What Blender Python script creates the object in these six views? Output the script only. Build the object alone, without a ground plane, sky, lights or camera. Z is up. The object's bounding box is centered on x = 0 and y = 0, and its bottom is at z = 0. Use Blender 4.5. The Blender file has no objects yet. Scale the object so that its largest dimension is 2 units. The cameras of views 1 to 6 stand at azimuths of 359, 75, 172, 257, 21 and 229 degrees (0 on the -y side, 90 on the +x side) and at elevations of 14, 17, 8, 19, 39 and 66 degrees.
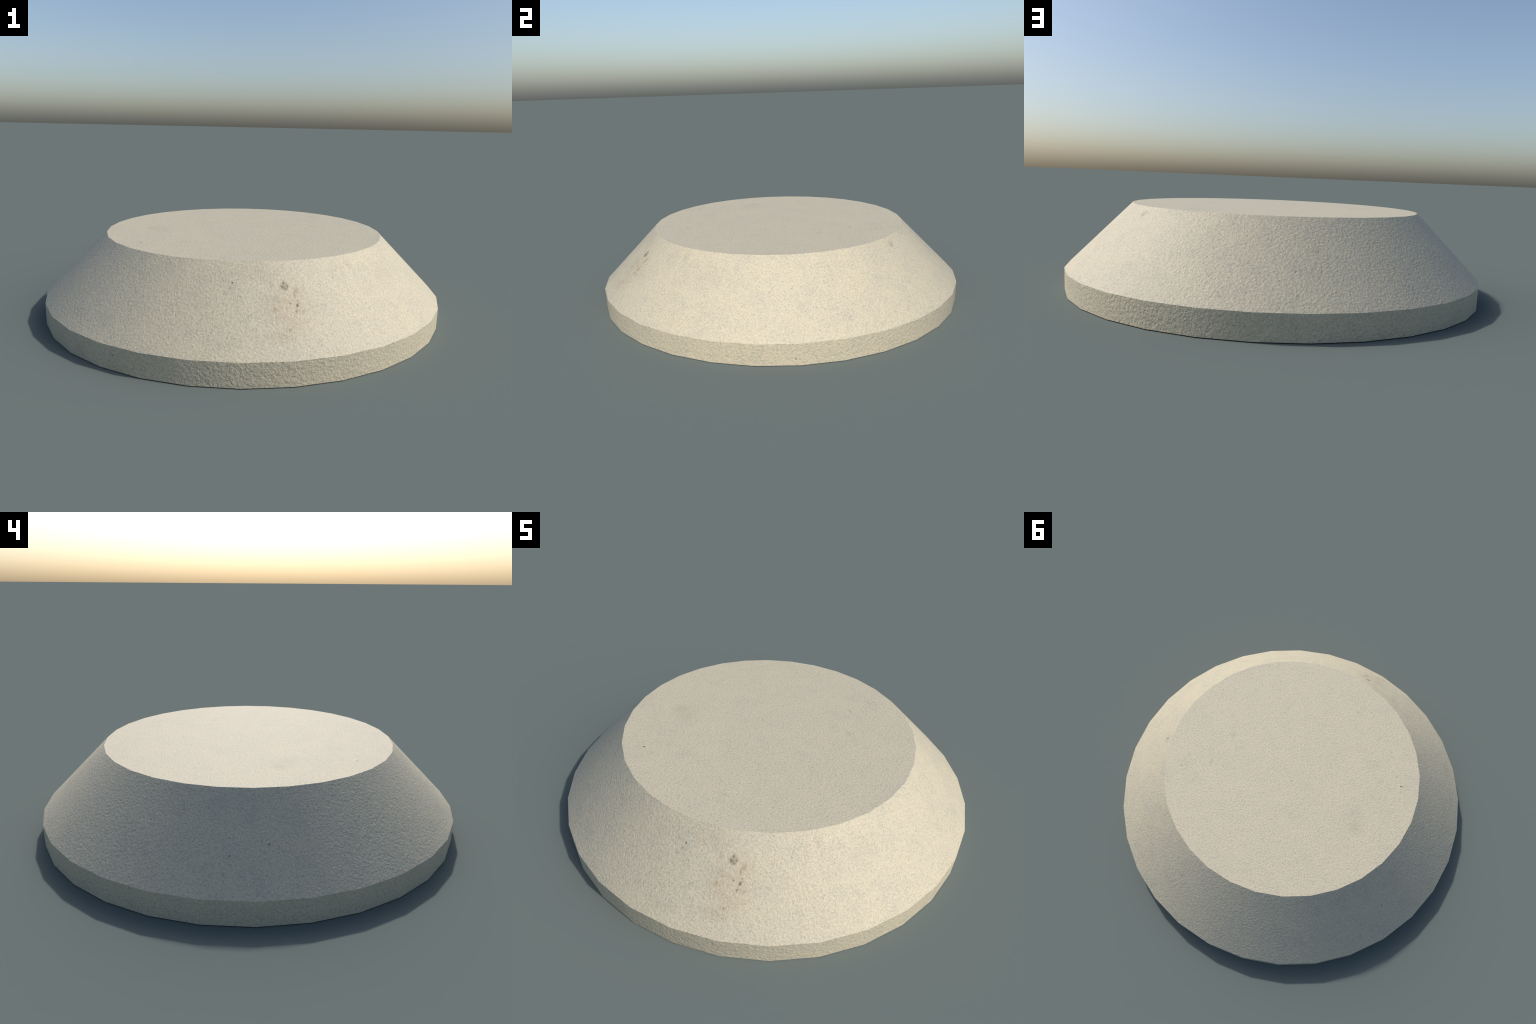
"""Round stone pedestal base: a low 32-sided disc carrying a truncated cone, in
pale cream sandstone with fine grit, a few chipped pits and brown stains."""
import bpy
import math
import numpy as np
from mathutils import Matrix, Vector

SIDES = 32               # facets round the circumference, first corner on +x
R_FOOT = 1.0             # corner radius of the disc
Z_STEP = 0.1012          # height of the disc's vertical edge
R_TOP = 0.7008            # corner radius of the flat top
Z_TOP = 0.40

STEP = 2 * math.pi / SIDES


# ------------------------------------------------------------------ chipped pits
# place on the stone (degrees round, radius), kind of surface, half sizes across /
# along the slope, turn of the chip in its plane, depth  (metres)
SLOPE, TOP = "slope", "top"
PITS = [
    (-77.95, 0.781, SLOPE, 0.0110, 0.0150, 0.10, 0.0024),
    (-75.55, 0.839, SLOPE, 0.0045, 0.0075, -0.15, 0.0016),
    (-76.2, 0.859, SLOPE, 0.0030, 0.0040, 0.00, 0.0010),
    (-93.2, 0.768, SLOPE, 0.0030, 0.0035, 0.00, 0.0012),
    (87.7, 0.879, SLOPE, 0.0055, 0.0040, 0.50, 0.0016),
    (84.0, 0.905, SLOPE, 0.0050, 0.0030, 0.50, 0.0012),
    (172.3, 0.855, SLOPE, 0.0030, 0.0050, -0.30, 0.0012),
    (-141.2, 0.599, TOP, 0.0035, 0.0085, -0.32, 0.0014),
]
SLOPE_LEAN = math.atan2(1.0 - R_TOP, Z_TOP - Z_STEP)


def frame_at(azimuth, radius, kind, turn=0.0):
    """Matrix whose x runs round the stone, y up the slope (or outwards on the
    top), z out of the surface; its origin lies on the faceted surface."""
    a = math.radians(azimuth)
    inset = math.cos(STEP / 2) / math.cos(a % STEP - STEP / 2)
    out = Vector((math.cos(a), math.sin(a), 0))
    tangent = Vector((-math.sin(a), math.cos(a), 0))
    if kind == TOP:
        normal, z = Vector((0, 0, 1)), Z_TOP
    elif kind == SLOPE:
        normal = (out * math.cos(SLOPE_LEAN) + Vector((0, 0, math.sin(SLOPE_LEAN)))).normalized()
        z = Z_STEP + (1.0 - radius / inset) * (Z_TOP - Z_STEP) / (1.0 - R_TOP)
    else:                                   # vertical edge: `kind` is the height itself
        normal, z = out, kind
        radius = inset
    up = normal.cross(tangent)
    m = Matrix((tangent, up, normal)).transposed().to_4x4()
    m.translation = out * radius + Vector((0, 0, z))
    return m @ Matrix.Rotation(turn, 4, "Z")


PIT_FRAMES = [(frame_at(a, r, k, t), sx, sy, d) for a, r, k, sx, sy, t, d in PITS]


def pit_depth(p):
    """Depth of the chips at points p (n,3): steep-sided, uneven hollows."""
    total = np.zeros(len(p))
    for frame, sx, sy, depth in PIT_FRAMES:
        c = np.array(frame.translation)
        near = np.nonzero(np.abs(p - c).max(1) < 0.04)[0]
        if not len(near):
            continue
        local = (p[near] - c) @ np.array(frame.to_3x3())
        if depth > 0:
            x, y = local[:, 0] / sx, local[:, 1] / sy
            wob = 0.18 * np.sin(520 * local[:, 0] + 2) + 0.18 * np.sin(430 * local[:, 1])
            d = np.sqrt(x * x + y * y) + wob * 0.35
            h = np.clip(1.35 - d, 0, 1)
            # deepest towards one side, as a flake broken out does
            h = h * h * (3 - 2 * h) * np.clip(0.75 - 0.45 * x, 0.2, 1.2)
            keep = (np.abs(local[:, 2]) < 0.01)
            total[near] = np.maximum(total[near], depth * h * keep)
    return total


# ------------------------------------------------------------------ surfaces
def ring_angles(per_side):
    return np.arange(SIDES * per_side) * (STEP / per_side)


def facet_scale(t):
    """Radius of the polygon with corner radius 1 at angles t."""
    return math.cos(STEP / 2) / np.cos(t % STEP - STEP / 2)


def lofted(name, rings, per_side, close_low=False, close_high=False, pits=False):
    """Loft through rings (corner radius, height, (outward, upward) normal) of
    the 32-gon; shade it smoothly round, with the pits pressed in."""
    t = np.concatenate([np.linspace(i * STEP, (i + 1) * STEP, per_side, endpoint=False)
                        for i in range(SIDES)])
    n = len(t)
    # straight facets: points go along each chord
    k = np.tile(np.arange(per_side) / per_side, SIDES)
    a0 = np.repeat(np.arange(SIDES) * STEP, per_side)
    cx = np.cos(a0) * (1 - k) + np.cos(a0 + STEP) * k
    cy = np.sin(a0) * (1 - k) + np.sin(a0 + STEP) * k
    ang = np.arctan2(cy, cx)
    pos, nor = [], []
    for r, z, (no, nu) in rings:
        pos.append(np.stack([cx * r, cy * r, np.full(n, z)], 1))
        nor.append(np.stack([np.cos(ang) * no, np.sin(ang) * no, np.full(n, nu)], 1))
    pos, nor = np.concatenate(pos), np.concatenate(nor)
    nor /= np.linalg.norm(nor, axis=1, keepdims=True)
    if pits:
        tx = np.cross(np.tile([0, 0, 1.0], (len(nor), 1)), np.tile(np.stack([np.cos(ang), np.sin(ang), 0 * ang], 1), (len(rings), 1)))
        ty = np.cross(nor, tx)
        e = 0.0012
        gx = (pit_depth(pos + tx * e) - pit_depth(pos - tx * e)) / (2 * e)
        gy = (pit_depth(pos + ty * e) - pit_depth(pos - ty * e)) / (2 * e)
        pos = pos - nor * pit_depth(pos)[:, None]
        nor = nor + tx * gx[:, None] + ty * gy[:, None]
        nor /= np.linalg.norm(nor, axis=1, keepdims=True)
    j = np.arange(n)
    j2 = (j + 1) % n
    faces = []
    for i in range(len(rings) - 1):
        faces.append(np.stack([i * n + j, i * n + j2, (i + 1) * n + j2, (i + 1) * n + j], 1))
    faces = np.concatenate(faces).tolist()
    if close_low:
        faces.append(list(range(n - 1, -1, -1)))
    if close_high:
        faces.append(list(range((len(rings) - 1) * n, len(rings) * n)))
    me = bpy.data.meshes.new(name)
    me.from_pydata(pos.tolist(), [], faces)
    me.polygons.foreach_set("use_smooth", np.ones(len(me.polygons), bool))
    me.update()
    me.normals_split_custom_set_from_vertices(nor.tolist())
    return me


def join_meshes(name, parts):
    """One mesh from several lofts, keeping each one's normals at the sharp edges."""
    verts, faces, normals, base = [], [], [], 0
    for me in parts:
        v = np.empty(len(me.vertices) * 3, np.float32)
        me.vertices.foreach_get("co", v)
        verts += v.reshape(-1, 3).tolist()
        faces += [[q + base for q in p.vertices] for p in me.polygons]
        normals += [tuple(c.vector) for c in me.corner_normals]
        base += len(me.vertices)
        bpy.data.meshes.remove(me)
    me = bpy.data.meshes.new(name)
    me.from_pydata(verts, [], faces)
    me.polygons.foreach_set("use_smooth", np.ones(len(me.polygons), bool))
    me.update()
    me.normals_split_custom_set(normals)
    return me


# ------------------------------------------------------------------ material
class Graph:
    """Small helper to write shader graphs as expressions."""

    def __init__(self, material):
        material.use_nodes = True
        self.tree = material.node_tree
        self.tree.nodes.clear()

    def add(self, kind, **settings):
        node = self.tree.nodes.new(kind)
        for key, value in settings.items():
            setattr(node, key, value)
        return node

    def feed(self, socket, value):
        if isinstance(value, bpy.types.NodeSocket):
            self.tree.links.new(value, socket)
        else:
            socket.default_value = value

    def math(self, op, a, b=0.0, clamp=False):
        node = self.add("ShaderNodeMath", operation=op, use_clamp=clamp)
        self.feed(node.inputs[0], a)
        self.feed(node.inputs[1], b)
        return node.outputs[0]

    def ramp(self, value, low, high, to_low=0.0, to_high=1.0):
        node = self.add("ShaderNodeMapRange", interpolation_type="SMOOTHSTEP")
        for i, x in enumerate((value, low, high, to_low, to_high)):
            self.feed(node.inputs[i], x)
        return node.outputs[0]

    def noise(self, vector, scale, detail=2.0, rough=0.5, distortion=0.0):
        node = self.add("ShaderNodeTexNoise")
        self.feed(node.inputs["Vector"], vector)
        for key, x in (("Scale", scale), ("Detail", detail), ("Roughness", rough), ("Distortion", distortion)):
            node.inputs[key].default_value = x
        return node.outputs["Fac"]

    def shifted(self, vector, offset, scale=(1, 1, 1)):
        node = self.add("ShaderNodeMapping")
        self.feed(node.inputs["Vector"], vector)
        node.inputs["Location"].default_value = offset
        node.inputs["Scale"].default_value = scale
        return node.outputs[0]

    def mix(self, factor, a, b, blend="MIX"):
        node = self.add("ShaderNodeMix", data_type="RGBA", blend_type=blend)
        self.feed(node.inputs[0], factor)
        self.feed(node.inputs[6], a)
        self.feed(node.inputs[7], b)
        return node.outputs[2]

    def spot(self, vector, frame, sx, sy, soft=0.6):
        """1 inside an ellipse lying on the surface at `frame`, 0 outside."""
        node = self.add("ShaderNodeMapping", vector_type="TEXTURE")
        self.feed(node.inputs["Vector"], vector)
        node.inputs["Location"].default_value = frame.translation
        node.inputs["Rotation"].default_value = frame.to_euler("XYZ")
        node.inputs["Scale"].default_value = (sx, sy, max(sx, sy, 0.01))
        length = self.add("ShaderNodeVectorMath", operation="LENGTH")
        self.feed(length.inputs[0], node.outputs[0])
        return self.ramp(length.outputs["Value"], 1 - soft, 1 + soft, 1.0, 0.0)


def rgb(r, g, b):
    return (r, g, b, 1.0)


CREAM = rgb(0.505, 0.454, 0.336)
CREAM_WARM = rgb(0.516, 0.462, 0.336)
GREY = rgb(0.400, 0.380, 0.310)
SAGE = (0.845, 0.895, 0.90, 1.0)        # multipliers for grains that lean grey-green
MAUVE = (0.875, 0.845, 0.865, 1.0)      # ... and grey-rose
DARK_GRIT = rgb(0.165, 0.155, 0.130)
PALE_GRIT = rgb(0.700, 0.640, 0.480)
STAIN = rgb(0.330, 0.255, 0.165)
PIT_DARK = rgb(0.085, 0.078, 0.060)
PIT_TAN = rgb(0.330, 0.270, 0.175)

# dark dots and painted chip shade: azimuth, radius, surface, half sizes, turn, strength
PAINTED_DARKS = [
    (-78.70, 0.7835, SLOPE, 0.0055, 0.0095, 0.25, 0.95),
    (-78.25, 0.7715, SLOPE, 0.0042, 0.0060, -0.30, 0.85),
    (-77.90, 0.7905, SLOPE, 0.0085, 0.0030, 0.20, 0.55),
    (-77.20, 0.7810, SLOPE, 0.0030, 0.0055, 0.00, 0.50),
    (-75.60, 0.8410, SLOPE, 0.0045, 0.0085, -0.25, 0.90),
    (-75.25, 0.8265, SLOPE, 0.0035, 0.0035, 0.00, 0.60),
    (-76.20, 0.8590, SLOPE, 0.0045, 0.0045, 0.00, 0.65),
    (-77.30, 0.8350, SLOPE, 0.0030, 0.0040, 0.00, 0.60),
    (-81.50, 0.8480, SLOPE, 0.0040, 0.0045, 0.00, 0.50),
    (-93.20, 0.7680, SLOPE, 0.0035, 0.0040, 0.00, 0.80),
    (-94.80, 0.8020, SLOPE, 0.0040, 0.0030, 0.30, 0.40),
    (-78.80, 0.9120, SLOPE, 0.0040, 0.0055, 0.00, 0.50),
    (-84.40, 0.7060, SLOPE, 0.0025, 0.0090, 0.50, 0.40),
    (87.70, 0.8790, SLOPE, 0.0045, 0.0026, 0.50, 0.30),
    (84.00, 0.9050, SLOPE, 0.0045, 0.0026, 0.50, 0.28),
    (172.3, 0.8550, SLOPE, 0.0032, 0.0055, -0.30, 0.70),
    (162.9, 0.8860, SLOPE, 0.0032, 0.0036, 0.00, 0.65),
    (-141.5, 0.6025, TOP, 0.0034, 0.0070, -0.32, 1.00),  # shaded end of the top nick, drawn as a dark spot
    (138.5, 0.0780, TOP, 0.0036, 0.0036, 0.00, 0.75),
    (47.6, 0.6080, TOP, 0.0050, 0.0040, 0.40, 0.45),
    (-12.4, 0.9900, 0.030, 0.0042, 0.0042, 0.00, 0.75),
    (-119.6, 0.9900, 0.064, 0.0045, 0.0045, 0.00, 0.55),
]
# tan floors of the chips
FLOORS = [
    (-77.95, 0.7810, SLOPE, 0.0125, 0.0165, 0.10, 0.55),
    (-75.30, 0.8350, SLOPE, 0.0050, 0.0075, -0.20, 0.65),
    (-93.70, 0.7830, SLOPE, 0.0060, 0.0070, 0.00, 0.40),
]
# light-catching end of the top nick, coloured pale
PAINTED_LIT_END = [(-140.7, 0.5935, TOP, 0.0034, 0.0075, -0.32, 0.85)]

# brown stains under and round the big chip: azimuth, radius, half sizes, strength
STAINS = [
    (-78.0, 0.783, SLOPE, 0.024, 0.026, 0.0, 0.55),
    (-75.2, 0.803, SLOPE, 0.011, 0.028, -0.3, 1.10),
    (-74.4, 0.796, SLOPE, 0.018, 0.010, 0.4, 0.60),
    (-80.7, 0.823, SLOPE, 0.013, 0.018, 0.5, 0.80),
    (-81.4, 0.850, SLOPE, 0.015, 0.013, 0.0, 0.95),
    (-78.3, 0.846, SLOPE, 0.016, 0.026, 0.4, 0.70),
    (-74.3, 0.856, SLOPE, 0.008, 0.018, -0.2, 0.95),
    (-76.0, 0.858, SLOPE, 0.018, 0.014, 0.0, 0.70),
    (-79.5, 0.876, SLOPE, 0.040, 0.026, 0.0, 0.50),
    (-78.8, 0.910, SLOPE, 0.022, 0.022, 0.0, 0.70),
    (-80.8, 0.928, SLOPE, 0.050, 0.028, 0.1, 0.45),
    (-81.8, 0.780, SLOPE, 0.012, 0.018, 0.0, 0.65),
    (-77.9, 0.850, SLOPE, 0.075, 0.110, 0.0, 0.42),
    (-84.5, 0.735, SLOPE, 0.080, 0.035, 0.0, 0.22),
    (-93.7, 0.785, SLOPE, 0.009, 0.009, 0.0, 0.45),
    (93.3, 0.812, SLOPE, 0.016, 0.013, 0.0, 0.65),
    (92.0, 0.866, SLOPE, 0.010, 0.010, 0.0, 0.45),
    (21.6, 0.958, SLOPE, 0.012, 0.007, 0.0, 0.35),
]
# grey smudges
SMUDGES = [
    (-177.0, 0.474, TOP, 0.036, 0.036, 0.0, 0.36),
    (-175.0, 0.440, TOP, 0.070, 0.060, 0.0, 0.14),
    (44.6, 0.447, TOP, 0.022, 0.004, 0.0, 0.62),
    (17.4, 0.383, TOP, 0.016, 0.016, 0.0, 0.30),
    (-90.4, 0.521, TOP, 0.026, 0.010, 0.0, 0.30),
    (-64.7, 0.200, TOP, 0.022, 0.003, 0.2, 0.35),
    (33.7, 0.729, SLOPE, 0.014, 0.020, 0.25, 0.62),
    (33.7, 0.733, SLOPE, 0.008, 0.008, 0.00, 1.10),
    (33.0, 0.735, SLOPE, 0.007, 0.005, 0.00, 1.10),
    (34.3, 0.724, SLOPE, 0.006, 0.005, 0.00, 1.00),
    (-53.2, 0.733, SLOPE, 0.014, 0.024, 0.1, 0.35),
    (-38.9, 0.783, SLOPE, 0.070, 0.045, 0.2, 0.18),
    (-120.2, 0.99, 0.066, 0.011, 0.008, 0.0, 0.45),
]


def stone_material(name, relief_scale, relief_height, patchiness):
    """`relief_scale` sets the size of the dressed bumps (per metre), `relief_height` their swing."""
    mat = bpy.data.materials.new(name)
    g = Graph(mat)
    place = g.add("ShaderNodeTexCoord").outputs["Object"]

    # ragged edges for everything laid on as a spot
    warp_noise = g.add("ShaderNodeTexNoise")
    g.feed(warp_noise.inputs["Vector"], place)
    warp_noise.inputs["Scale"].default_value = 95
    warp_noise.inputs["Detail"].default_value = 3
    centred = g.add("ShaderNodeVectorMath", operation="SUBTRACT")
    g.feed(centred.inputs[0], warp_noise.outputs["Color"])
    centred.inputs[1].default_value = (0.5, 0.5, 0.5)
    warp = g.add("ShaderNodeVectorMath", operation="MULTIPLY_ADD")
    g.feed(warp.inputs[0], centred.outputs[0])
    warp.inputs[1].default_value = (0.022, 0.022, 0.022)
    g.feed(warp.inputs[2], place)
    ragged = warp.outputs[0]
    slight = g.add("ShaderNodeVectorMath", operation="MULTIPLY_ADD")
    g.feed(slight.inputs[0], centred.outputs[0])
    slight.inputs[1].default_value = (0.011, 0.011, 0.011)
    g.feed(slight.inputs[2], place)
    slight = slight.outputs[0]

    # cloudy drift between warm cream and plain cream, greyer patches
    clouds = g.noise(place, 6.5, 4, 0.6, 0.3)
    colour = g.mix(g.ramp(clouds, 0.38, 0.64), CREAM, CREAM_WARM)
    patches = g.noise(g.shifted(place, (3.1, 1.7, 0.4)), 11, 5, 0.62, 0.4)
    patch = g.ramp(patches, 0.42, 0.74)
    colour = g.mix(g.math("MULTIPLY", patch, patchiness), colour, GREY)
    # sandy grain: grains leaning grey-green and grey-rose, thicker inside the patches
    lean = g.math("MULTIPLY", patch, 0.03)
    sage = g.noise(place, 105, 3, 0.65, 0.3)
    colour = g.mix(g.ramp(g.math("ADD", sage, lean), 0.46, 0.66, 0.0, 1.0), colour,
                   g.mix(1.0, colour, SAGE, "MULTIPLY"))
    mauve = g.noise(g.shifted(place, (6.3, 0.8, 4.4)), 130, 3, 0.65, 0.3)
    colour = g.mix(g.ramp(g.math("ADD", mauve, lean), 0.49, 0.67, 0.0, 1.0), colour,
                   g.mix(1.0, colour, MAUVE, "MULTIPLY"))
    # fine value flicker
    flicker = g.noise(g.shifted(place, (0.3, 5.2, 2.2)), 210, 2, 0.6)
    colour = g.mix(1.0, colour, g.mix(g.ramp(flicker, 0.25, 0.75), rgb(0.87, 0.87, 0.87), rgb(1.11, 1.11, 1.11)), "MULTIPLY")

    # scattered dark and pale grit
    def grit(scale, offset, share, size):
        cells = g.add("ShaderNodeTexVoronoi", feature="F1")
        g.feed(cells.inputs["Vector"], g.shifted(slight, offset))
        cells.inputs["Scale"].default_value = scale
        pick = g.add("ShaderNodeSeparateColor")
        g.feed(pick.inputs[0], cells.outputs["Color"])
        chosen = g.math("LESS_THAN", pick.outputs[0], share)
        radius = g.math("MULTIPLY_ADD", pick.outputs[1], size * 0.6)
        radius.node.inputs[2].default_value = size * 0.4
        dot = g.ramp(g.math("DIVIDE", cells.outputs["Distance"], radius), 0.5, 1.2, 1.0, 0.0)
        return g.math("MULTIPLY", dot, chosen)

    dark = grit(60, (1.0, 2.0, 3.0), 0.12, 0.19)
    colour = g.mix(g.math("MULTIPLY", dark, 0.45), colour, DARK_GRIT)
    dark_small = grit(105, (4.0, 2.5, 0.7), 0.34, 0.34)
    colour = g.mix(g.math("MULTIPLY", dark_small, 0.40), colour, DARK_GRIT)
    pale = grit(30, (7.0, 1.2, 5.1), 0.09, 0.10)
    colour = g.mix(g.math("MULTIPLY", pale, 0.80), colour, PALE_GRIT)

    # stains and smudges, broken up by the grain
    broken = g.ramp(g.noise(g.shifted(place, (2.0, 0.1, 9.0)), 60, 3, 0.6), 0.36, 0.60)
    broken = g.math("MULTIPLY_ADD", broken, 0.7)
    broken.node.inputs[2].default_value = 0.3

    def gathered(table, vector, soft=0.75):
        total = 0.0
        for azimuth, radius, kind, sx, sy, turn, strength in table:
            s = g.spot(vector, frame_at(azimuth, radius, kind, turn), sx, sy, soft)
            total = g.math("MAXIMUM", g.math("MULTIPLY", s, strength), total)
        return total

    stain = g.math("MULTIPLY", g.math("MULTIPLY", gathered(STAINS, ragged), 0.80), broken, clamp=True)
    colour = g.mix(stain, colour, STAIN)
    smudge = g.math("MULTIPLY", gathered(SMUDGES, slight), 0.62, clamp=True)
    colour = g.mix(smudge, colour, rgb(0.215, 0.200, 0.160))

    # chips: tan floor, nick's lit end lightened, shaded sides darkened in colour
    colour = g.mix(gathered(FLOORS, slight, 0.4), colour, PIT_TAN)
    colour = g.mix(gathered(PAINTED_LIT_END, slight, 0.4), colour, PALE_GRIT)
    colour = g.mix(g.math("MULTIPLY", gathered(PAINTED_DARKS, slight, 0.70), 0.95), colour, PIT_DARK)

    # rough-dressed surface: wormy bumps of about a centimetre with finer grit
    coarse = g.noise(place, relief_scale, 2.5, 0.5, 0.25)
    fine = g.noise(g.shifted(place, (8.0, 3.0, 1.0)), relief_scale * 2.1, 2, 0.6, 0.3)
    height = g.math("ADD", g.math("MULTIPLY", coarse, 0.75), g.math("MULTIPLY", fine, 0.25))
    height = g.math("SUBTRACT", height, g.math("MULTIPLY", dark, 0.25))
    bump = g.add("ShaderNodeBump")
    bump.inputs["Strength"].default_value = 1.0
    bump.inputs["Distance"].default_value = relief_height
    g.feed(bump.inputs["Height"], height)

    shader = g.add("ShaderNodeBsdfPrincipled")
    g.feed(shader.inputs["Base Color"], colour)
    g.feed(shader.inputs["Normal"], bump.outputs[0])
    shader.inputs["Roughness"].default_value = 0.66
    shader.inputs["Specular IOR Level"].default_value = 0.5
    out = g.add("ShaderNodeOutputMaterial")
    g.tree.links.new(shader.outputs[0], out.inputs["Surface"])
    return mat


# ------------------------------------------------------------------ build
def build():
    edge_stone = stone_material("sandstone_edge", 82, 0.0046, 0.18)
    slope_stone = stone_material("sandstone_slope", 96, 0.0032, 0.26)
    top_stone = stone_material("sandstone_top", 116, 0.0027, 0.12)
    flat, side = (0.0, 1.0), (1.0, 0.0)
    lean = (math.cos(SLOPE_LEAN), math.sin(SLOPE_LEAN))

    thing = bpy.data.objects.new("stone_pedestal_base", None)
    bpy.context.collection.objects.link(thing)
    thing["label"] = "low round cream sandstone pedestal base with sloped sides"
    thing["category"] = "pedestal base"

    def part(name, mesh, stone):
        mesh.materials.append(stone)
        ob = bpy.data.objects.new(name, mesh)
        bpy.context.collection.objects.link(ob)
        ob.parent = thing
        return ob

    edge = lofted("edge", [(R_FOOT, z, side) for z in np.linspace(0, Z_STEP, 5)], 4)
    bottom = lofted("bottom", [(R_FOOT, 0.0, (0, -1)), (R_FOOT * 0.5, 0.0, (0, -1))], 4, close_high=True)
    part("foot_disc", join_meshes("foot_disc", [edge, bottom]), edge_stone)

    rows = 144
    slope = lofted("slope", [(R_FOOT + (R_TOP - R_FOOT) * f, Z_STEP + (Z_TOP - Z_STEP) * f, lean)
                             for f in np.linspace(0, 1, rows)], 48, pits=True)
    part("tapered_body", slope, slope_stone)
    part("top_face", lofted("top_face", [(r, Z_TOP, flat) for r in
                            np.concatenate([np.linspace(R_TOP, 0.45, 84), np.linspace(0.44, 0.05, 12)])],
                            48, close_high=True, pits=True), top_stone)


build()
